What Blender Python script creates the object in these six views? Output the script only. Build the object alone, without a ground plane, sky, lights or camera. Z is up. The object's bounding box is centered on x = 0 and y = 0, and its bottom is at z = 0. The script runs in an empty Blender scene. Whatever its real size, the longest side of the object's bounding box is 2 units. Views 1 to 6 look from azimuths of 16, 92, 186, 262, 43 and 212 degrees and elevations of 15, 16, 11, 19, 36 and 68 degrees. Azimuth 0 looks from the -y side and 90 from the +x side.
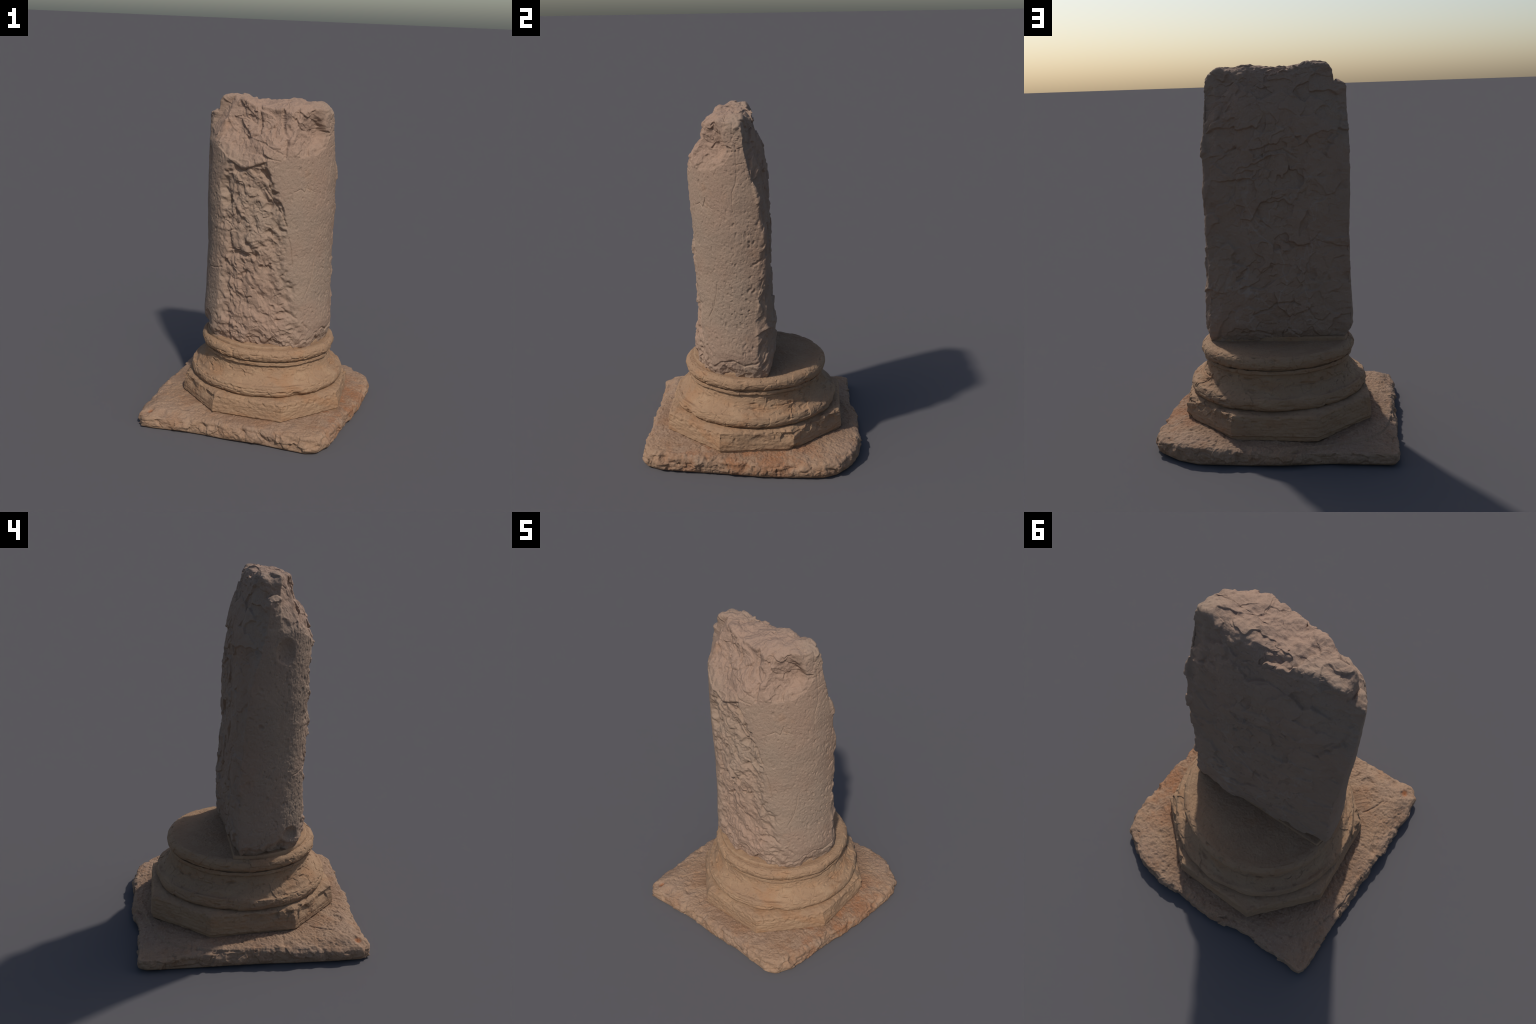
"""Broken antique half column: square slab, octagonal plinth, turned base
mouldings and a split, weathered limestone shaft."""
import bpy
import numpy as np

# ------------------------------------------------------------------ noise
M32 = np.uint32(0xFFFFFFFF)


def _hash(ix, iy, iz, seed):
    h = (ix.astype(np.uint32) * np.uint32(374761393)
         + iy.astype(np.uint32) * np.uint32(668265263)
         + iz.astype(np.uint32) * np.uint32(2147483647)
         + np.uint32((seed * 1274126177 + 12345) & 0xFFFFFFFF))
    h = (h ^ (h >> np.uint32(13))) * np.uint32(1274126177)
    h = (h ^ (h >> np.uint32(16))) * np.uint32(2246822519)
    return h ^ (h >> np.uint32(15))


def rnd(ix, iy, iz, seed):
    return _hash(ix, iy, iz, seed).astype(np.float32) / np.float32(4294967295.0)


def noise3(p, seed=0):
    """Smooth value noise, about -1..1, on an (N,3) array."""
    p = p.astype(np.float32)
    i = np.floor(p).astype(np.int32)
    f = p - i
    u = f * f * f * (f * (f * 6 - 15) + 10)
    out = 0
    for dx in (0, 1):
        wx = u[:, 0] if dx else 1 - u[:, 0]
        for dy in (0, 1):
            wy = u[:, 1] if dy else 1 - u[:, 1]
            for dz in (0, 1):
                wz = u[:, 2] if dz else 1 - u[:, 2]
                h = _hash(i[:, 0] + dx, i[:, 1] + dy, i[:, 2] + dz, seed)
                g0 = (h & np.uint32(1023)).astype(np.float32) / 511.5 - 1
                g1 = ((h >> np.uint32(10)) & np.uint32(1023)).astype(np.float32) / 511.5 - 1
                g2 = ((h >> np.uint32(20)) & np.uint32(1023)).astype(np.float32) / 511.5 - 1
                d = g0 * (f[:, 0] - dx) + g1 * (f[:, 1] - dy) + g2 * (f[:, 2] - dz)
                out = out + wx * wy * wz * d
    return out * 1.6


def fbm(p, octaves=4, seed=0, gain=0.5):
    out, a, s = 0, 1.0, 1.0
    for k in range(octaves):
        out = out + a * noise3(p * s + 17.3 * k, seed + k)
        a *= gain
        s *= 2.03
    return out


def ridged(p, octaves=3, seed=0):
    out, a, s = 0, 1.0, 1.0
    for k in range(octaves):
        out = out + a * (1 - 2 * np.abs(noise3(p * s + 9.1 * k, seed + k)))
        a *= 0.5
        s *= 2.1
    return out


def facets(q, seed=0, tilt=0.8, jitter=0.9):
    """Voronoi flakes on a 2-D domain: every cell is its own tilted little
    plane, so cell borders become crisp steps.  Returns (height, edge)."""
    i = np.floor(q).astype(np.int32)
    best = np.full(len(q), 1e9, np.float32)
    second = best.copy()
    h = np.zeros(len(q), np.float32)
    zero = np.zeros(len(q), np.int32)
    for dx in (-1, 0, 1):
        for dy in (-1, 0, 1):
            cx, cy = i[:, 0] + dx, i[:, 1] + dy
            px = cx + 0.5 + jitter * (rnd(cx, cy, zero, seed) - 0.5)
            py = cy + 0.5 + jitter * (rnd(cx, cy, zero, seed + 1) - 0.5)
            ex, ey = q[:, 0] - px, q[:, 1] - py
            d = ex * ex + ey * ey
            hh = (2 * rnd(cx, cy, zero, seed + 2) - 1
                  + tilt * ((2 * rnd(cx, cy, zero, seed + 3) - 1) * ex
                            + (2 * rnd(cx, cy, zero, seed + 4) - 1) * ey))
            near = d < best
            second = np.where(near, best, np.minimum(second, d))
            h = np.where(near, hh, h)
            best = np.where(near, d, best)
    return h, np.sqrt(second) - np.sqrt(best)


def smooth(a, b, x):
    t = np.clip((x - a) / (b - a), 0, 1)
    return t * t * (3 - 2 * t)


def smax(a, b, k):
    h = np.clip(0.5 + 0.5 * (a - b) / k, 0, 1)
    return b * (1 - h) + a * h + k * h * (1 - h)


def blob(a, b, sa, sb):
    return np.exp(-(a / sa) ** 2 - (b / sb) ** 2)


def path_distance(a, b, pts):
    """Distance of points (a, b) to an open polyline."""
    best = np.full(a.shape, 1e9)
    for (x0, y0), (x1, y1) in zip(pts[:-1], pts[1:]):
        dx, dy = x1 - x0, y1 - y0
        t = np.clip(((a - x0) * dx + (b - y0) * dy) / (dx * dx + dy * dy), 0, 1)
        best = np.minimum(best, np.hypot(a - x0 - t * dx, b - y0 - t * dy))
    return best


# ------------------------------------------------------------------ meshes
def grid_normals(G):
    """Normals of a (rows, columns, 3) grid that is periodic in columns."""
    du = np.roll(G, -1, 1) - np.roll(G, 1, 1)
    dv = np.gradient(G, axis=0)
    n = np.cross(du, dv)
    ln = np.linalg.norm(n, axis=2, keepdims=True)
    return n / np.maximum(ln, 1e-12)


def grid_mesh(name, G, close_start=True, close_end=True):
    rows, cols, _ = G.shape
    idx = np.arange(rows * cols).reshape(rows, cols)
    nxt = np.roll(idx, -1, 1)
    quads = np.stack([idx[:-1], nxt[:-1], nxt[1:], idx[1:]], -1).reshape(-1, 4)
    verts = G.reshape(-1, 3)
    tris = []
    if close_start:
        verts = np.vstack([verts, G[0].mean(0)])
        c = len(verts) - 1
        tris.append(np.stack([nxt[0], idx[0], np.full(cols, c)], -1))
    if close_end:
        verts = np.vstack([verts, G[-1].mean(0)])
        c = len(verts) - 1
        tris.append(np.stack([idx[-1], nxt[-1], np.full(cols, c)], -1))
    return mesh_from(name, verts, quads, np.vstack(tris) if tris else np.zeros((0, 3), int))


def mesh_from(name, verts, quads, tris):
    me = bpy.data.meshes.new(name)
    me.vertices.add(len(verts))
    me.vertices.foreach_set("co", np.ascontiguousarray(verts, np.float32).ravel())
    loops = np.concatenate([quads.ravel(), tris.ravel()]).astype(np.int32)
    me.loops.add(len(loops))
    me.loops.foreach_set("vertex_index", loops)
    start = np.concatenate([np.arange(len(quads)) * 4,
                            len(quads) * 4 + np.arange(len(tris)) * 3]).astype(np.int32)
    me.polygons.add(len(start))
    me.polygons.foreach_set("loop_start", start)
    me.polygons.foreach_set("use_smooth", np.ones(len(start), bool))
    me.update(calc_edges=True)
    return me


def add_object(name, me, mat, parent):
    ob = bpy.data.objects.new(name, me)
    bpy.context.scene.collection.objects.link(ob)
    me.materials.append(mat)
    ob.parent = parent
    return ob


# ------------------------------------------------------------------ shaft
AX, AY = 0.0, -0.10                      # spine the shaft is cast from


def shaft_centre(z):
    return np.interp(z, [0.5, 1.95], [0.006, -0.012]), 0.03


def shaft_radius(z):
    return np.interp(z, [.49, .56, .64, .80, 1.08, 1.35, 1.60, 1.95],
                     [.398, .404, .409, .399, .391, .397, .393, .384])


def back_plane(x, z):
    """y of the split rear face: five vertical profiles blended across x."""
    zs = [.49, .60, .72, .82, 1.0, 1.2, 1.36, 1.48, 1.60, 1.74, 1.80, 1.92, 2.0]
    profiles = (
        (-.385, [.065, .080, .080, .075, .070, .058, .040, .020, -.014, -.042, -.056, -.062, -.05]),
        (-.200, [.088, .096, .102, .104, .103, .098, .094, .088, .078, .048, .024, -.010, -.03]),
        (.040, [.096, .110, .118, .118, .112, .106, .106, .098, .104, .078, .056, .006, -.03]),
        (.150, [.110, .126, .133, .130, .120, .112, .112, .103, .104, .080, .062, .022, -.02]),
        (.300, [.114, .122, .124, .118, .108, .106, .104, .090, .074, .040, .016, -.018, -.04]),
        (.370, [.108, .106, .102, .094, .090, .096, .095, .076, .044, .006, -.012, -.030, -.05]),
        (.412, [.080, .052, .042, .028, .032, .062, .070, .050, .014, -.022, -.028, -.034, -.06]))
    out = np.interp(z, zs, profiles[0][1])
    for (x0, _), (x1, b) in zip(profiles[:-1], profiles[1:]):
        t = np.clip((x - x0) / (x1 - x0), 0, 1)
        t = t * t * (3 - 2 * t)
        out = out * (1 - t) + np.interp(z, zs, b) * t
    return out


def scar_front(x, z):
    """y of the broken slope at the head of the shaft."""
    top = np.interp(x, [-.40, -.30, -.19, -.08, 0, .10, .165, .20, .28, .36, .40],
                    [-.08, -.13, -.165, -.188, -.208, -.222, -.236, -.20, -.16, -.12, -.08])
    low = np.interp(x, [-.36, -.30, -.265, -.235, -.22, -.19, -.10, -.02, .06, .13, .18, .25, .305, .346, .356, .362, .37],
                    [1.740, 1.715, 1.70, 1.685, 1.675, 1.645, 1.600, 1.635, 1.66, 1.65, 1.68, 1.68, 1.69, 1.727, 1.776, 1.86, 2.0])
    xc, yc = shaft_centre(z)
    wall = yc - np.sqrt(np.clip(shaft_radius(z) ** 2 - (x - xc) ** 2, 1e-4, None))
    wall = np.maximum(wall, -.348)
    t = np.clip((1.975 - z) / np.maximum(1.975 - low, .02), 0, 1.6)
    bow = np.interp(x, [-.26, -.14, 0, .3], [1.5, 1.6, 1.35, 1.25])
    y = top - .012 - (top - .012 - wall) * t ** bow
    y = y + .012 * blob(x + .13, z - 1.83, .09, .07)                         # left hollow
    y = y + .018 * blob(x - .055, z - 1.865, .075, .060)                     # middle recess
    y = y - .018 * blob(x - .095, z - 1.705, .055, .045)                     # spur below it
    y = y + .070 * blob(x - .285, z - 1.80, .050, .085)                     # right scoop
    rib = path_distance(x, z, [(.245, 1.97), (.205, 1.85), (.180, 1.72), (.172, 1.64)])
    y = y - .020 * np.exp(-(rib / .020) ** 2)                                # rib between them
    for pts, width, depth in (([(-.035, 1.97), (-.02, 1.87), (-.012, 1.80)], .009, .016),
                              ([(-.09, 1.755), (0.0, 1.785), (.065, 1.83)], .010, .012),
                              ([(.155, 1.76), (.160, 1.65)], .010, .018),
                              ([(.11, 1.95), (.115, 1.84), (.135, 1.80)], .010, .012)):
        y = y + depth * np.exp(-(path_distance(x, z, pts) / width) ** 2)
    return y - .9 * np.clip(low - z, 0, 1)


def shaft_top(x, y):
    base = np.interp(x, [-.34, -.29, -.25, -.12, 0, .20, .30, .345, .38],
                     [1.972, 1.988, 1.994, 1.983, 1.979, 1.980, 1.968, 1.944, 1.912])
    front = np.clip(-.14 - y, 0, 1)
    back = np.clip(y + .05, 0, 1)
    return base - 2.2 * front ** 1.6 - 1.6 * back ** 1.5 - .007 + .006 * np.sin(23 * x + 9 * y) + .005 * np.sin(41 * x - 30 * y + 1)


def shaft_field(x, y, z):
    """Negative inside the stone."""
    xc, yc = shaft_centre(z)
    r = np.hypot(x - xc, y - yc)
    th = np.arctan2(x - xc, -(y - yc))
    # ragged lower arris
    lip = .578 + .026 * np.sin(th * 5 + 1) + .018 * np.sin(th * 11 + .4) + .008 * np.sin(th * 23)
    under = np.clip((lip - z) / .085, 0, 1)
    f = r - shaft_radius(z) + (.024 + .040 * np.clip(-np.sin(th + .5), 0, 1)) * under ** 1.1
    f = smax(f, y - back_plane(x, z) + .02 * np.clip((.56 - z) / .07, 0, 1), .006)
    f = smax(f, scar_front(x, z) - y, .014)
    f = smax(f, z - shaft_top(x, y), .012)
    # notch at the upper left shoulder
    notch = np.minimum((-.312 - .25 * np.clip(1.93 - z, -1, .06)) - x, z - (1.878 + .10 * (x + .40)))
    f = smax(f, notch, .02)
    # oblique break across the upper left shoulder
    f = smax(f, np.minimum(-.66 * (x + .300) - .58 * (y + .175) + .475 * (z - 1.80), -(y + .125) * .9), .012)
    # shell shaped chips
    for cx, cy, cz, rad, sx, sy, sz in (
            (-.421, -.190, 1.620, .100, 1, 1, 1.12),      # oval pocket
            (-.440, -.215, 1.765, .120, 1, 1, .85),
            (-.368, -.252, .612, .086, 1, 1, .85),        # broken lower corner
            (-.300, -.330, .560, .060, 1, 1, .7),
            (.330, -.300, .535, .060, 1, 1, .7)):
        d = np.sqrt(((x - cx) / sx) ** 2 + ((y - cy) / sy) ** 2 + ((z - cz) / sz) ** 2)
        f = smax(f, rad - d, .004)
    return f


def cast(ox, oy, oz, dx, dy, dz, reach=0.75, march=0, steps=20):
    """Distance along each ray to the skin; with march, to its first exit."""
    lo = np.zeros_like(dx)
    hi = np.full_like(dx, reach)
    if march:
        open_ray = np.ones(dx.shape, bool)
        for m in np.linspace(0.02, .60, march):
            inside = shaft_field(ox + dx * m, oy + dy * m, oz + dz * m) < 0
            leave = open_ray & ~inside
            hi = np.where(leave, m, hi)
            lo = np.where(open_ray & inside, m, lo)
            open_ray &= inside
        steps = 13
    for _ in range(steps):
        m = (lo + hi) / 2
        inside = shaft_field(ox + dx * m, oy + dy * m, oz + dz * m) < 0
        lo = np.where(inside, m, lo)
        hi = np.where(inside, hi, m)
    return lo


def build_shaft(mat, parent):
    cols, n_side, n_head = 880, 510, 230
    th = np.linspace(-np.pi, np.pi, cols, endpoint=False)     # 0 looks to -y
    dx, dy = np.sin(th)[None], -np.cos(th)[None]
    z = np.linspace(.492, 1.80, n_side)[:, None]
    ones = np.ones((n_side, cols))
    X, Y, Z = dx * ones, dy * ones, z * ones
    k0 = int(np.searchsorted(z[:, 0], 1.56))
    t = np.vstack([cast(AX, AY, Z[:k0], X[:k0], Y[:k0], 0 * Z[:k0]),
                   cast(AX, AY, Z[k0:], X[k0:], Y[k0:], 0 * Z[k0:], march=26)])
    side = np.stack([AX + X * t, AY + Y * t, Z], -1)
    # head: rays fan upward from a point inside
    s = np.linspace(0, 1, n_head + 1)[1:, None]
    rim = np.where(s < .38, 1.0, 1 - (s - .38) / .62) * t[-1][None] * .96
    rim = np.maximum(rim, 1e-4)
    up = np.where(s < .38, s / .38, 1.0) * .17
    ln = np.hypot(rim, up)
    hx, hy, hz = dx * rim / ln, dy * rim / ln, up / ln + 0 * rim
    th2 = cast(AX, AY, 1.80, hx, hy, hz, march=26)
    head = np.stack([AX + hx * th2, AY + hy * th2, 1.80 + hz * th2], -1)
    G = np.vstack([side, head])

    N = grid_normals(G)
    P = G.reshape(-1, 3)
    n = N.reshape(-1, 3)
    x, y, z = P.T
    xc, yc = shaft_centre(z)
    ang = np.degrees(np.arctan2(x - xc, -(y - yc)))
    arc = np.radians(ang) * .395
    # ---- zones
    wob = .02 * noise3(P * 14, 70) + .012 * noise3(P * 40, 71)
    on_back = smooth(-.012, .010, y - back_plane(x, z) + .012)
    on_back *= smooth(-.15, .25, n[:, 1])
    on_scar = smooth(.010, -.002, y - scar_front(x, z)) * (z > 1.6)
    on_top = np.maximum(smooth(-.05, -.012, z - shaft_top(x, y)), smooth(.35, .6, n[:, 2]))
    broken = np.clip(np.maximum(np.maximum(on_back, on_scar), on_top * (z > 1.85)), 0, 1)
    notch = smooth(-.30, -.33, x) * smooth(1.80, 1.86, z)
    broken = np.maximum(broken, notch)
    left = np.interp(z, [.49, .77, .99, 1.085, 1.3, 1.5, 1.62, 1.66], [-.295, -.275, -.265, -.26, -.27, -.275, -.20, -.10])
    right = np.interp(z, [.49, .75, .84, 1.04, 1.29, 1.45, 1.62, 1.66], [.34, .30, .29, .215, .195, .14, .09, .04])
    inset = np.minimum(arc - left, right - arc) + 1.5 * wob
    soft = np.where(arc > 0, np.interp(z, [.5, .9, 1.2, 1.35, 1.6], [.10, .09, .075, .035, .04]), np.interp(z, [.5, .9, 1.2, 1.4], [.12, .12, .09, .07]))
    spall = smooth(-.004, 1, inset / soft) * (1 - broken) * smooth(1.68, 1.62, z)
    foot = smooth(.62, .54, z + wob) * (1 - broken)
    dressed = np.clip(1 - broken - spall - foot, 0, 1)

    D = np.zeros(len(P))
    # ---- spalled front: general loss plus coarse diagonal lumps
    deep = np.interp(z, [.49, .6, .75, .85, .95, 1.08, 1.18, 1.34, 1.47, 1.62], [.024, .034, .046, .046, .037, .029, .030, .034, .038, .024])
    deep = deep * (1 - .45 * smooth(.04, .24, arc) * smooth(1.1, .8, z))
    U = np.stack([(arc - z * .8), (arc + z * .9), y], -1)        # along / across the grain
    Uw = U + .02 * np.stack([noise3(P * 11, 30), noise3(P * 11, 31), 0 * z], -1)
    patchy = smooth(-.5, .6, noise3(P * 7, 37))
    lumps = (.015 * fbm(Uw * np.array([6, 10, 6]), 2, 5) + .0085 * patchy * ridged(Uw * np.array([7, 13, 7]), 2, 8)
             + .006 * fbm(P * np.array([26, 26, 30]), 3, 11) * (.5 + .7 * patchy))
    fh, fe = facets(Uw[:, :2] * np.array([8, 12]) + .35 * np.stack([noise3(P * 24, 32), noise3(P * 24, 34)], -1), 40, 1.6)
    pick = ridged(np.stack([arc * 26, 0 * z, z * 6], -1), 2, 14) * smooth(-.06, -.16, arc)
    hole = np.clip(noise3(P * np.array([13, 13, 17]), 38) - .28, 0, 1) + .7 * np.clip(noise3(P * np.array([27, 27, 34]), 39) - .35, 0, 1)
    calm = np.interp(z, [.5, .8, 1.0], [.75, .9, 1])
    D += spall * (-deep + calm * (.92 * lumps + .0030 * fh + .004 * pick) - .034 * hole)
    # ledge with an undercut under it, and the flat tablet below
    wig = .006 * noise3(P * 30, 33)
    D -= .020 * spall * blob(arc + .085, z - 1.075 + wig - .05 * (arc + .085), .075, .013)
    D += .008 * spall * smooth(1.085, 1.10, z + wig) * blob(arc + .09, z - 1.12, .09, .05)
    D -= .008 * spall * blob(arc + .07, z - .95, .05, .07)
    # ---- broken foot
    fh2, _ = facets(np.stack([arc * 18, z * 24], -1) + .4 * np.stack([noise3(P * 20, 35), noise3(P * 20, 36)], -1), 50, 1.3)
    D += foot * (.006 * fh2 + .004 * fbm(P * 40, 3, 52))
    # ---- rear and head fractures: overlapping flakes
    qx, qz = x, z - 1.2 * y                       # runs over the rear face and on across the top
    W = np.stack([noise3(P * 7, 60), noise3(P * 7, 61)], -1)
    w2 = np.stack([noise3(P * 30, 62), noise3(P * 30, 63)], -1)
    base_q = np.stack([qx + .35 * qz, qz], -1)
    b1, e1 = facets(base_q * 9 + .55 * W + .12 * w2, 64, 1.1)
    b2, e2 = facets(base_q * 19 + .5 * W + .25 * w2, 66, 1.3)
    b3, e3 = facets(base_q * 36 + .8 * w2, 68, 1.3)
    sheet = noise3(P * np.array([1, 1, 1]) * 11, 69) > .15
    flake = .0080 * b1 + .0050 * b2 * smooth(-.2, .3, noise3(P * 9, 72)) + .0020 * b3 * sheet
    D += np.maximum(on_back, .55 * on_top * (1 - on_scar)) * (flake + .006 * fbm(P * 6, 3, 73) + .0012 * fbm(P * 60, 3, 74))
    sq = np.stack([x * 10 + z * 4, z * 12], -1) + .8 * W
    s1, _ = facets(sq, 76, 1.4)
    s2, _ = facets(np.stack([x * 22 - z * 6, z * 19 + x * 5], -1) + .8 * w2 + .6 * W, 176, 1.5)
    D += on_scar * (.0085 * s1 + .0035 * s2 + .010 * ridged(P * np.array([14, 10, 9]), 2, 77) * noise3(P * 9, 79) + .003 * fbm(P * 38, 3, 78))
    D += on_top * (1 - on_scar) * (.010 * fbm(P * 11, 3, 88) + .004 * ridged(P * 18, 2, 89))
    D += notch * (.010 * fbm(P * 22, 3, 80))
    # general unevenness of broken stone
    D += broken * .004 * fbm(P * 16, 3, 81)
    # ---- dressed drum: pocked, pitted, finely cracked
    pit = np.clip(noise3(P * np.array([55, 55, 40]), 84) - .38, 0, 1) + .7 * np.clip(noise3(P * np.array([95, 95, 70]), 85) - .35, 0, 1)
    rough_side = smooth(40, 75, ang) + smooth(-25, -60, ang) * .8
    D += dressed * (.0022 * fbm(P * 8, 2, 82) + .0014 * fbm(P * 50, 3, 83) - .010 * pit * (.5 + .75 * rough_side * smooth(-.5, .4, noise3(P * 5, 86))))
    big = np.clip(noise3(P * np.array([34, 34, 22]), 87) - .50, 0, 1)
    D -= dressed * .016 * big
    # ---- cracks
    ja = arc + .004 * noise3(P * 35, 90) + .002 * noise3(P * 90, 92)
    jz = z + .004 * noise3(P * 35, 91) + .002 * noise3(P * 90, 93)
    k = np.pi / 180 * .395
    for pts, width, depth in (
            ([(74 * k, 1.93), (73 * k, 1.84), (76.6 * k, 1.825), (76.6 * k, 1.74), (77.3 * k, 1.67), (75.8 * k, 1.61), (73 * k, 1.57), (73.2 * k, 1.46)], .0026, .003),
            ([(77 * k, 1.80), (83 * k, 1.815)], .0025, .004),
            ([(77 * k, 1.717), (83 * k, 1.73)], .0025, .004),
            ([(34 * k, 1.474), (40 * k, 1.485), (43.9 * k, 1.468), (45.6 * k, 1.493), (46.8 * k, 1.52)], .0028, .005),
            ([(45.6 * k, 1.49), (50 * k, 1.48), (55 * k, 1.465)], .0022, .003),
            ([(8.8 * k, 1.482), (14.7 * k, 1.433), (20.7 * k, 1.378), (26 * k, 1.316), (28.4 * k, 1.27)], .0050, .009),
            ([(31 * k, 1.20), (33.5 * k, 1.12), (35 * k, 1.02)], .003, .005),
            ([(57 * k, 1.04), (56 * k, .99), (53.3 * k, .90), (48 * k, .84)], .0025, .004),
            ([(-52 * k, .95), (-44 * k, .955), (-34 * k, .972)], .0035, .006),
            ([(-25.5 * k, 1.095), (-18 * k, 1.10), (-11.9 * k, 1.094), (-2.7 * k, 1.085)], .0045, .012),
            ([(46 * k, .665), (50.5 * k, .628)], .006, .007),
            ([(89 * k, 1.17), (97 * k, 1.20)], .006, .008),
            ([(40 * k, .70), (28 * k, .76)], .005, .006),
            ([(60 * k, .585), (72 * k, .60), (80 * k, .575), (92 * k, .60)], .005, .008)):
        D -= depth * np.exp(-(path_distance(ja, jz, pts) / width) ** 2) * (1 - on_back)
    # rear face cracks, in (x, z)
    jx = x + .005 * noise3(P * 30, 94) + .003 * noise3(P * 80, 95)
    for pts, width, depth in (
            ([(.13, .66), (.05, .68), (.0, .715), (-.09, .72), (-.12, .70)], .005, .010),
            ([(.20, .545), (.12, .56), (.04, .53)], .005, .010),
            ([(-.02, .53), (-.055, .57), (-.11, .53)], .005, .008),
            ([(-.16, .69), (-.20, .62), (-.24, .61), (-.28, .65)], .004, .006),
            ([(.10, .86), (.07, .90), (.02, .92)], .004, .006),
            ([(-.36, .96), (-.31, .95), (-.28, .88)], .004, .006),
            ([(-.03, 1.06), (-.10, 1.02), (-.17, 1.03), (-.24, 1.10)], .004, .006),
            ([(.29, 1.57), (.26, 1.53), (.20, 1.56)], .004, .007),
            ([(.10, 1.49), (.03, 1.53), (-.05, 1.545), (-.12, 1.50)], .004, .006)):
        D -= depth * np.exp(-(path_distance(jx, jz, pts) / width) ** 2) * on_back

    G = G + N * D.reshape(G.shape[:2])[..., None]
    # heal folds: pull strongly bent vertices towards their neighbours
    for _ in range(3):
        mean = (np.roll(G, 1, 1) + np.roll(G, -1, 1)) / 2
        mean[1:-1] = (mean[1:-1] + (G[:-2] + G[2:]) / 2) / 2
        bend = np.linalg.norm(mean - G, axis=2, keepdims=True)
        G = G + (mean - G) * (.10 + .75 * smooth(.0015, .004, bend))
    G[..., 2] = np.maximum(G[..., 2], .490)
    me = grid_mesh("shaft", G)
    return add_object("shaft", me, mat, parent)


# ------------------------------------------------------------------ ring bodies
def outline_radius(th, pts, rounding=0):
    """Radius at angle th (atan2(y, x)) of a closed polygon around the origin,
    seen from its centre; rounding blurs the corners a little."""
    fine = np.linspace(-np.pi, np.pi, 7200, endpoint=False)
    r = np.full(fine.shape, 9.0)
    pts = np.array(pts, float)
    for a, b in zip(pts, np.roll(pts, -1, 0)):
        e = b - a
        den = np.cos(fine) * e[1] - np.sin(fine) * e[0]
        num = a[0] * e[1] - a[1] * e[0]
        with np.errstate(divide="ignore", invalid="ignore"):
            t = num / den
        px, py = t * np.cos(fine), t * np.sin(fine)
        along = ((px - a[0]) * e[0] + (py - a[1]) * e[1]) / (e @ e)
        ok = (t > 0) & (along >= -1e-6) & (along <= 1 + 1e-6)
        r = np.where(ok & (t < r), t, r)
    if rounding:
        w = max(1, int(np.degrees(rounding) * 20))
        kernel = np.hanning(2 * w + 3)[1:-1]
        kernel /= kernel.sum()
        r = np.convolve(np.concatenate([r[-len(kernel):], r, r[:len(kernel)]]), kernel, "same")[len(kernel):-len(kernel)]
    return np.interp((th + np.pi) % (2 * np.pi) - np.pi, np.append(fine, np.pi), np.append(r, r[0]))


def densify(profile, step):
    """Even resampling of a polyline of (inset or radius, z) points."""
    p = np.array(profile, float)
    d = np.r_[0, np.cumsum(np.hypot(*np.diff(p, axis=0).T))]
    s = np.linspace(0, d[-1], int(d[-1] / step) + 2)
    return np.interp(s, d, p[:, 0]), np.interp(s, d, p[:, 1])


def catmull(pts, n=10):
    p = np.array(pts, float)
    p = np.vstack([2 * p[0] - p[1], p, 2 * p[-1] - p[-2]])
    out = []
    for i in range(1, len(p) - 2):
        for t in np.linspace(0, 1, n, endpoint=False):
            out.append(.5 * (2 * p[i] + (p[i + 1] - p[i - 1]) * t
                             + (2 * p[i - 1] - 5 * p[i] + 4 * p[i + 1] - p[i + 2]) * t ** 2
                             + (3 * p[i] - p[i - 1] - 3 * p[i + 1] + p[i + 2]) * t ** 3))
    out.append(p[-2])
    return np.array(out)


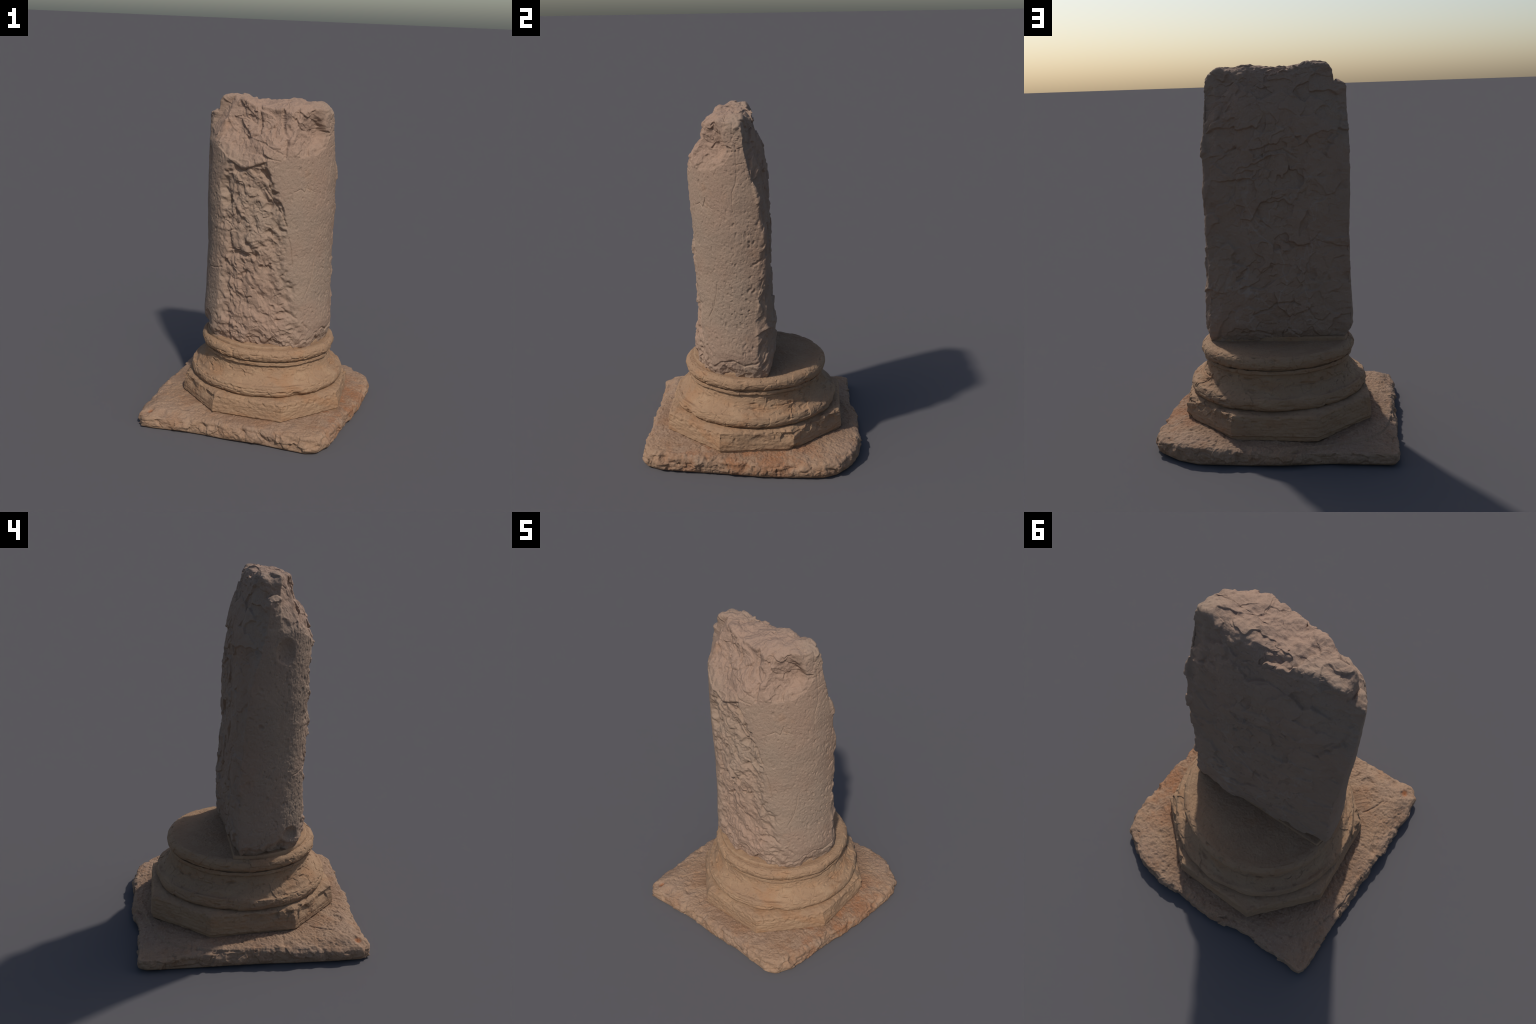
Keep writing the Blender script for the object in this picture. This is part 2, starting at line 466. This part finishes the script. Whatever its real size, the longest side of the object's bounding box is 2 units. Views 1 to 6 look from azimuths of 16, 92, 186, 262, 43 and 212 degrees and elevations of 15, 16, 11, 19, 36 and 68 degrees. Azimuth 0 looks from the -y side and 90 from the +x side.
def build_slab(mat, parent):
    cols = 1300
    th = np.linspace(-np.pi, np.pi, cols, endpoint=False)
    corners = [(-.622, -.590), (-.590, -.632), (-.54, -.636), (-.34, -.618), (-.20, -.616), (-.07, -.626), (.14, -.616),
               (.29, -.626), (.44, -.632), (.500, -.605), (.542, -.525), (.570, -.34), (.600, -.12), (.630, .06),
               (.638, .25), (.636, .41), (.602, .485), (.495, .575), (.385, .620), (.12, .630), (-.05, .628), (-.30, .600),
               (-.54, .604), (-.612, .606), (-.628, .575), (-.628, .25), (-.624, 0.0), (-.630, -.22), (-.630, -.42)]
    edge = outline_radius(th, corners, .012)
    # rows: underside, side, rounded arris, worn top running in below the plinth
    prof = [(.20, .0005), (.05, .0005), (.022, .0005), (.008, .010), (.001, .028), (0, .052), (.002, .072), (.006, .085),
            (.014, .094), (.030, .100), (.080, .104), (.13, .109), (.30, .113)]
    ins, zz = densify(catmull(prof, 8), .0032)
    R = edge[None] - ins[:, None]
    X, Y = R * np.cos(th)[None], R * np.sin(th)[None]
    H = zz[:, None] * np.ones(cols)[None]
    # top level varies: thin rear left corner, tilt of the arris
    lift = smooth(.03, .10, H)
    corner_low = smooth(.62, .95, np.hypot(X + .62, Y + .62) * -1 + 1.12)
    H = H - lift * .020 * corner_low * smooth(.10, .02, ins[:, None] * np.ones(cols)[None])
    H = H + lift * .006 * smooth(-.2, .5, X) * smooth(.0, -.5, Y)
    H = H - lift * .012 * smooth(.45, .62, X) * smooth(-.3, .2, Y)
    H = H - lift * .008 * smooth(.3, -.5, X) * smooth(-.1, .45, Y) - lift * .015 * smooth(.3, .6, Y) * smooth(.45, .1, X)
    G = np.stack([X, Y, H], -1)
    N = grid_normals(G)
    P, n = G.reshape(-1, 3), N.reshape(-1, 3)
    x, y, z = P.T
    inset = (ins[:, None] * np.ones(cols)[None]).ravel()
    topm = smooth(.5, .9, n[:, 2]) * (z > .03)
    sidem = np.clip(1 - np.abs(n[:, 2]), 0, 1) * smooth(.0, .02, z)
    arris = smooth(.06, .01, inset) * smooth(.04, .08, z)
    D = .005 * fbm(P * 6, 3, 100) * np.maximum(topm, sidem)
    # rough broken flanks
    a = np.arctan2(y, x) * .62
    W = np.stack([noise3(P * 12, 101), noise3(P * 12, 102)], -1)
    f1, _ = facets(np.stack([a * 15, z * 17], -1) + .6 * W, 104, 1.3)
    f2, _ = facets(np.stack([a * 34, z * 36], -1) + .9 * W, 106, 1.3)
    D += sidem * (.0085 * f1 + .0035 * f2 + .007 * fbm(P * np.array([20, 20, 26]), 4, 108))
    D -= arris * .030 * np.clip(noise3(P * np.array([13, 13, 9]), 110) - .15, 0, 1)
    D -= arris * .012 * np.clip(noise3(P * np.array([34, 34, 20]), 111) - .15, 0, 1)
    # scratchy, slightly directional top
    T = np.stack([(x + y) * .7, (x - y) * .7, z], -1)
    D += topm * (.0016 * fbm(T * np.array([30, 55, 30]), 3, 112) + .0030 * fbm(P * 34, 4, 113) + .0018 * fbm(P * 100, 2, 114) - .008 * np.clip(noise3(P * 60, 115) - .35, 0, 1) - .010 * np.clip(noise3(P * 26, 116) - .42, 0, 1))
    # spalled sheet along two rear sides
    jx, jy = x + .010 * noise3(P * 14, 118) + .005 * noise3(P * 45, 119), y + .010 * noise3(P * 14, 120) + .005 * noise3(P * 45, 121)
    line = [(-.03, .66), (-.134, .581), (-.357, .514), (-.481, .472), (-.56, .364), (-.595, .243), (-.615, .05), (-.65, -.06)]
    px, py = np.array(line).T
    outer = np.maximum(jy - np.interp(jx, px[::-1], py[::-1], left=9, right=9),
                       np.interp(jy, py[::-1], px[::-1], left=-9, right=-9) - jx)
    outer = smooth(-.004, .006, outer) * (jx < .02) * (jy > -.08)
    D -= topm * outer * .010
    # pock marks and dimples
    for cx, cy, rad, dep in ((-.347, -.504, .028, .012), (-.47, -.584, .024, .014), (-.555, -.567, .026, .015), (-.583, -.176, .022, .010), (.30, -.53, .03, .006), (-.40, -.47, .015, .007)):
        D -= topm * dep * np.exp(-(((x - cx) ** 2 + (y - cy) ** 2) / rad ** 2) ** 1.5)
    D -= topm * .006 * np.exp(-(path_distance(jx, jy, [(-.42, -.32), (-.46, -.40), (-.47, -.45)]) / .004) ** 2)
    D = D * smooth(.0, .012, z)
    G = G + N * D.reshape(G.shape[:2])[..., None]
    G[..., 2] = np.maximum(G[..., 2], 0)
    return add_object("slab", grid_mesh("slab", G), mat, parent)


BX, BY = .012, .010


def build_plinth(mat, parent):
    cols = 1200
    th = np.linspace(-np.pi, np.pi, cols, endpoint=False)
    corners = [(.255, -.505), (.536, -.182), (.507, .238), (.222, .520), (-.227, .532), (-.497, .226), (-.462, -.243), (-.178, -.508)]
    edge = outline_radius(th, [(a - BX, b - BY) for a, b in corners], .002)
    prof = [(.10, .096), (.010, .096), (.008, .116), (.0, .121), (.0, .140), (.0, .190), (.001, .215), (.004, .222), (.010, .2255), (.045, .232), (.12, .238)]
    ins, zz = densify(prof, .0026)
    R = edge[None] - ins[:, None] - np.clip(zz[:, None] - .12, 0, 1) * .06
    rise = 1 + .07 * smooth(.0, -.9, np.cos(th))[None]
    G = np.stack([BX + R * np.cos(th)[None], BY + R * np.sin(th)[None], .12 + (zz[:, None] - .12) * rise], -1)
    N = grid_normals(G)
    P, n = G.reshape(-1, 3), N.reshape(-1, 3)
    x, y, z = P.T
    ang = np.degrees(np.arctan2(y - BY, x - BX))
    inset = (ins[:, None] * np.ones(cols)[None]).ravel()
    arris = smooth(.05, .0, inset) * smooth(.15, .205, z)
    D = .0018 * fbm(P * 9, 3, 130) + .0022 * fbm(P * np.array([34, 34, 60]), 3, 132)
    D -= arris * (.026 * np.clip(noise3(P * np.array([9, 9, 7]), 134) - .30, 0, 1) + .012 * np.clip(noise3(P * 36, 135) - .15, 0, 1))
    # heavily chipped corner towards +x +y, worn corners at the rear left
    w = np.stack([noise3(P * 16, 136), noise3(P * 16, 137)], -1)
    f1, _ = facets(np.stack([ang * .16, z * 20 + inset * 20], -1) + .5 * w, 138, 1.2)
    zone = smooth(5, 22, ang) * smooth(75, 55, ang) * arris
    D += zone * (.010 * f1 - .010)
    zone2 = smooth(-175, -150, ang) * smooth(-95, -125, ang) * arris
    D += zone2 * (.007 * f1 - .008)
    D -= .010 * np.exp(-((ang + 118) / 6) ** 2) * arris
    D -= .020 * np.exp(-((ang - 26) / 3) ** 2) * smooth(.15, .115, z)
    # faint bedding lines on the flanks
    D += .0012 * noise3(P * np.array([7, 7, 120]), 140) * (n[:, 2] < .5)
    D -= .012 * np.clip(noise3(P * np.array([30, 30, 60]), 142) - .5, 0, 1)
    G = G + N * D.reshape(G.shape[:2])[..., None]
    return add_object("octagonal_plinth", grid_mesh("octagonal_plinth", G), mat, parent)


def build_mouldings(mat, parent):
    """One turned surface, cut into named regions that share their borders."""
    BX = .017
    cols = 1200
    th = np.linspace(-np.pi, np.pi, cols, endpoint=False)
    lower = catmull([(.445, .228), (.464, .234), (.479, .246), (.486, .264), (.483, .284), (.474, .299), (.461, .308)], 12)
    scotia = catmull([(.461, .308), (.454, .3105), (.440, .318), (.420, .334), (.405, .354), (.396, .378), (.391, .404)], 10)
    fillet = np.array([(.391, .404), (.3925, .407), (.4045, .4085), (.4065, .412), (.4065, .427), (.404, .4305), (.392, .4335)])
    upper = catmull([(.392, .4335), (.408, .4365), (.418, .447), (.422, .463), (.419, .481), (.409, .494), (.394, .502)], 12)
    disc = catmull([(.394, .502), (.378, .5025), (.358, .500), (.31, .498), (.20, .497), (.03, .497)], 8)
    r_all, z_all, part = [], [], []
    for i, p in enumerate((lower, scotia, fillet, upper, disc)):
        r, z = densify(p, .0026)
        r_all += list(r[:-1]); z_all += list(z[:-1]); part += [i] * (len(r) - 1)
    r_all, z_all, part = np.array(r_all), np.array(z_all), np.array(part)
    G = np.stack([BX + r_all[:, None] * np.cos(th)[None], BY + r_all[:, None] * np.sin(th)[None], z_all[:, None] * np.ones(cols)[None]], -1)
    N = grid_normals(G)
    P = G.reshape(-1, 3)
    x, y, z = P.T
    ang = np.degrees(np.arctan2(y - BY, x - BX))
    pid = np.repeat(part, cols)
    rr = np.repeat(r_all, cols)
    A = np.stack([np.cos(np.radians(ang)), np.sin(np.radians(ang)), z * 2.4], -1)
    lay = np.stack([x, y, z * 3.2], -1)
    D = .0030 * fbm(P * 8, 2, 150) + .0013 * fbm(lay * 34, 3, 152)
    nond = pid < 4
    D -= nond * .018 * np.clip(noise3(lay * 20, 154) - .36, 0, 1)
    D -= nond * .010 * np.clip(noise3(P * 44, 155) - .38, 0, 1)
    fl, _ = facets(np.stack([ang * .11, z * 26], -1) + .6 * np.stack([noise3(P * 14, 144), noise3(P * 14, 145)], -1), 146, 1.0)
    D += nond * .0022 * fl
    # worn, flaky ledge along the shoulder of the lower torus
    shoulder = np.exp(-((z - .309 + .006 * noise3(A * 6, 156)) / .007) ** 2)
    D -= shoulder * (.005 + .007 * noise3(A * 4, 157) + .006 * smooth(-185, -160, ang) * smooth(-95, -125, ang))
    D += .005 * np.exp(-((z - .300) / .006) ** 2) * smooth(-.1, .5, noise3(A * 5, 158))
    # chips out of the torus
    for a0, z0, wa, wz, dep in ((-53, .250, 3.2, .016, .022), (-46, .240, 5, .010, .010), (78, .255, 4, .020, .012), (100, .262, 6, .016, .010),
                                (58, .30, 8, .012, .010), (33, .325, 7, .012, .008), (-80, .462, 1.0, .020, .006), (-106, .470, 1.0, .018, .005), (-8, .468, 1.4, .014, .006)):
        D -= dep * np.exp(-(((ang - a0 + 180) % 360 - 180) / wa) ** 2 - ((z - z0) / wz) ** 2) * (rr > .39)
    # ragged groove below the upper torus
    D -= .007 * np.exp(-((z - .4335 + .0025 * noise3(A * 14, 160)) / .0032) ** 2) * (rr > .38) * (.55 + .6 * noise3(A * 7, 161))
    D -= .004 * np.exp(-((z - .405) / .004) ** 2) * smooth(-.2, .4, noise3(A * 6, 162))
    # long cracks around scotia and torus
    jz = z + .004 * noise3(P * 20, 163) + .002 * noise3(P * 60, 164)
    for z0, a0, a1, dep in ((.285, -130, -75, .004), (.268, -110, -55, .004), (.300, -170, -120, .006), (.340, 15, 50, .005), (.330, -10, 20, .004), (.350, 100, 160, .004)):
        D -= dep * np.exp(-((jz - z0) / .0025) ** 2) * smooth(a0 - 6, a0 + 6, ang) * smooth(a1 + 6, a1 - 6, ang) * (rr > .39)
    # stippled resting disc
    D += (pid == 4) * (.0012 * fbm(P * 85, 2, 166) - .0015)
    G = G + N * D.reshape(G.shape[:2])[..., None]
    VN = grid_normals(G)
    bounds = [("lower_torus", 0, 0), ("scotia", 1, 2), ("upper_torus", 3, 3), ("resting_disc", 4, 4)]
    for name, p0, p1 in bounds:
        rows = np.where((part >= p0) & (part <= p1))[0]
        a, b = rows[0], min(rows[-1] + 1, len(part) - 1)
        sub, sn = G[a:b + 1], VN[a:b + 1]
        me = grid_mesh(name, sub, False, p1 == 4)
        nn = sn.reshape(-1, 3)
        if p1 == 4:
            nn = np.vstack([nn, [[0, 0, 1]]])
        add_object(name, me, mat, parent)
        me.normals_split_custom_set_from_vertices(nn.tolist())


def build_shaft_foot(mat, parent):
    """Low fillet left on the base stone beneath the split shaft."""
    cols = 600
    th = np.linspace(-np.pi, np.pi, cols, endpoint=False)
    edge = np.full(cols, .372)
    s, c = np.sin(th), np.cos(th)
    with np.errstate(divide="ignore"):
        chord = np.where(s > 0, .088 / np.maximum(s, 1e-6), 9)
    edge = np.minimum(edge, chord)
    ins, zz = densify([(.30, .486), (0, .486), (.0, .505), (.001, .514), (.005, .520), (.05, .522), (.30, .522)], .004)
    keep = np.maximum(edge[None] - ins[:, None], .01)
    G = np.stack([keep * c[None], .005 + keep * s[None], zz[:, None] * np.ones(cols)[None]], -1)
    N = grid_normals(G)
    P = G.reshape(-1, 3)
    D = .002 * fbm(P * 25, 3, 170)
    G = G + N * D.reshape(G.shape[:2])[..., None]
    return add_object("shaft_fillet", grid_mesh("shaft_fillet", G), mat, parent)


# ------------------------------------------------------------------ materials
class Nodes:
    def __init__(self, name):
        self.mat = bpy.data.materials.new(name)
        self.mat.use_nodes = True
        self.t = self.mat.node_tree
        self.t.nodes.clear()
        self.co = self.t.nodes.new("ShaderNodeTexCoord").outputs["Object"]

    def link(self, a, b):
        self.t.links.new(a, b)

    def noise(self, scale, detail=4, rough=.55, stretch=(1, 1, 1), shift=0.0, distortion=0):
        m = self.t.nodes.new("ShaderNodeMapping")
        m.inputs["Scale"].default_value = stretch
        m.inputs["Location"].default_value = (shift, shift * .7, shift * 1.3)
        self.link(self.co, m.inputs["Vector"])
        n = self.t.nodes.new("ShaderNodeTexNoise")
        n.inputs["Scale"].default_value = scale
        n.inputs["Detail"].default_value = detail
        n.inputs["Roughness"].default_value = rough
        n.inputs["Distortion"].default_value = distortion
        self.link(m.outputs["Vector"], n.inputs["Vector"])
        return n.outputs["Fac"]

    def ramp(self, fac, lo, hi):
        r = self.t.nodes.new("ShaderNodeMapRange")
        r.interpolation_type = "SMOOTHSTEP"
        r.inputs["From Min"].default_value = lo
        r.inputs["From Max"].default_value = hi
        self.link(fac, r.inputs["Value"])
        return r.outputs["Result"]

    def mul(self, a, b):
        m = self.t.nodes.new("ShaderNodeMath")
        m.operation = "MULTIPLY"
        for s, v in zip(m.inputs, (a, b)):
            if isinstance(v, (int, float)):
                s.default_value = v
            else:
                self.link(v, s)
        return m.outputs[0]

    def sphere(self, centre, inner, outer, stretch=(1, 1, 1)):
        """1 within `inner` of a point, 0 beyond `outer`."""
        m = self.t.nodes.new("ShaderNodeVectorMath")
        m.operation = "SUBTRACT"
        self.link(self.co, m.inputs[0])
        m.inputs[1].default_value = centre
        s = self.t.nodes.new("ShaderNodeVectorMath")
        s.operation = "MULTIPLY"
        self.link(m.outputs[0], s.inputs[0])
        s.inputs[1].default_value = stretch
        l = self.t.nodes.new("ShaderNodeVectorMath")
        l.operation = "LENGTH"
        self.link(s.outputs[0], l.inputs[0])
        return self.ramp(l.outputs["Value"], outer, inner)

    def mix(self, fac, a, b):
        m = self.t.nodes.new("ShaderNodeMix")
        m.data_type = "RGBA"
        for sock, v in ((m.inputs[0], fac), (m.inputs[6], a), (m.inputs[7], b)):
            if isinstance(v, (int, float)):
                sock.default_value = v
            elif isinstance(v, tuple):
                sock.default_value = (*v, 1)
            else:
                self.link(v, sock)
        return m.outputs[2]

    def finish(self, colour, bump, strength=.35, distance=.004, rough=.9):
        p = self.t.nodes.new("ShaderNodeBsdfPrincipled")
        p.inputs["Roughness"].default_value = rough
        p.inputs["Specular IOR Level"].default_value = .2
        self.link(colour, p.inputs["Base Color"])
        b = self.t.nodes.new("ShaderNodeBump")
        b.inputs["Strength"].default_value = strength
        b.inputs["Distance"].default_value = distance
        self.link(bump, b.inputs["Height"])
        self.link(b.outputs[0], p.inputs["Normal"])
        o = self.t.nodes.new("ShaderNodeOutputMaterial")
        self.link(p.outputs[0], o.inputs[0])
        return self.mat


def shaft_stone():
    n = Nodes("shaft_limestone")
    c = n.mix(n.ramp(n.noise(2.6, 3, .5), .35, .65), (0.291, 0.196, 0.141), (0.272, 0.198, 0.146))
    c = n.mix(n.mul(n.ramp(n.noise(7, 4, .6, shift=3), .45, .7), .55), c, (0.310, 0.222, 0.159))
    c = n.mix(n.mul(n.sphere((.02, -.24, 1.86), .14, .27, (.55, .8, 1)), .75), c, (0.301, 0.196, 0.143))
    c = n.mix(n.mul(n.sphere((-.02, -.36, .70), .12, .30, (1, 1, .8)), .6), c, (0.301, 0.194, 0.139))
    c = n.mix(n.mul(n.ramp(n.noise(15, 5, .6, shift=5), .55, .75), .4), c, (0.234, 0.153, 0.108))
    c = n.mix(n.mul(n.ramp(n.noise(5, 4, .6, shift=11), .60, .74), .35), c, (0.306, 0.171, 0.101))
    c = n.mix(n.mul(n.ramp(n.noise(70, 3, .6, shift=7), .56, .72), .35), c, (0.162, 0.109, 0.079))
    c = n.mix(n.mul(n.ramp(n.noise(160, 2, .5, shift=9), .5, .7), .2), c, (0.363, 0.268, 0.201))
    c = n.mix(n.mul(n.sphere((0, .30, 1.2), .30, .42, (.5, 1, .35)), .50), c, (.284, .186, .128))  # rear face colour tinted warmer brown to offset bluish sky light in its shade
    vein = n.noise(4.5, 3, .5, (1, 1, .6), 23, .6)
    vein = n.mul(n.ramp(vein, .478, .492), n.ramp(vein, .512, .498))
    vein = n.mul(vein, n.sphere((0, .25, 1.0), .25, .55, (.9, 2.2, .45)))
    c = n.mix(n.mul(vein, .28), c, (.36, .31, .27))
    return n.finish(c, n.noise(130, 5, .65), .6, .006)


def base_stone():
    n = Nodes("base_limestone")
    c = n.mix(n.ramp(n.noise(3, 3, .5, shift=2), .35, .65), (.302, .187, .110), (.270, .168, .102))
    c = n.mix(n.mul(n.ramp(n.noise(9, 5, .6, (1, 1, 2.5), 4), .45, .7), .55), c, (.332, .220, .133))
    c = n.mix(n.mul(n.ramp(n.noise(6, 4, .6, (1, 1, 2), 8), .50, .70), .6), c, (.285, .150, .076))
    c = n.mix(n.mul(n.ramp(n.noise(55, 4, .6, shift=6), .55, .72), .45), c, (0.153, 0.091, 0.053))
    c = n.mix(n.mul(n.ramp(n.noise(140, 3, .6, shift=13), .52, .70), .2), c, (0.382, 0.268, 0.174))
    return n.finish(c, n.noise(110, 5, .65, (1, 1, 1.6)), .55, .005)


def slab_stone():
    n = Nodes("slab_limestone")
    c = n.mix(n.ramp(n.noise(3.5, 4, .55, shift=1), .35, .65), (.288, .182, .114), (.266, .173, .117))
    c = n.mix(n.mul(n.ramp(n.noise(11, 5, .65, shift=4), .45, .68), .5), c, (.325, .221, .146))
    # earth stain spreading from the foot of the plinth
    stain = n.mul(n.sphere((.02, .0, .10), .50, .68), n.ramp(n.noise(6, 5, .65, shift=15), .30, .58))
    c = n.mix(n.mul(stain, .70), c, (.202, .114, .066))
    rust = n.ramp(n.noise(5.5, 5, .62, shift=9), .52, .68)
    near = n.sphere((.50, -.05, .1), .12, .45, (1.4, .7, 1))
    c = n.mix(n.mul(rust, .42), c, (.255, .128, .064))
    c = n.mix(n.mul(n.mul(n.ramp(n.noise(7, 4, .6, shift=19), .42, .58), near), .72), c, (.262, .112, .050))
    c = n.mix(n.sphere((-.555, -.572, .09), .010, .026), c, (.33, .125, .052))
    c = n.mix(n.mul(n.ramp(n.noise(45, 4, .6, shift=6), .54, .70), .45), c, (.148, .090, .060))
    c = n.mix(n.mul(n.ramp(n.noise(120, 3, .6, shift=3), .52, .70), .35), c, (.382, .273, .197))
    return n.finish(c, n.noise(95, 5, .68), .65, .006)


# ------------------------------------------------------------------ assembly
root = bpy.data.objects.new("broken_column", None)
bpy.context.scene.collection.objects.link(root)
root["label"] = "weathered beige stone half column on octagonal base and square slab"
root["category"] = "stone column"

mat_shaft, mat_base, mat_slab = shaft_stone(), base_stone(), slab_stone()
build_slab(mat_slab, root)
build_plinth(mat_base, root)
build_mouldings(mat_base, root)
build_shaft_foot(mat_base, root)
build_shaft(mat_shaft, root)
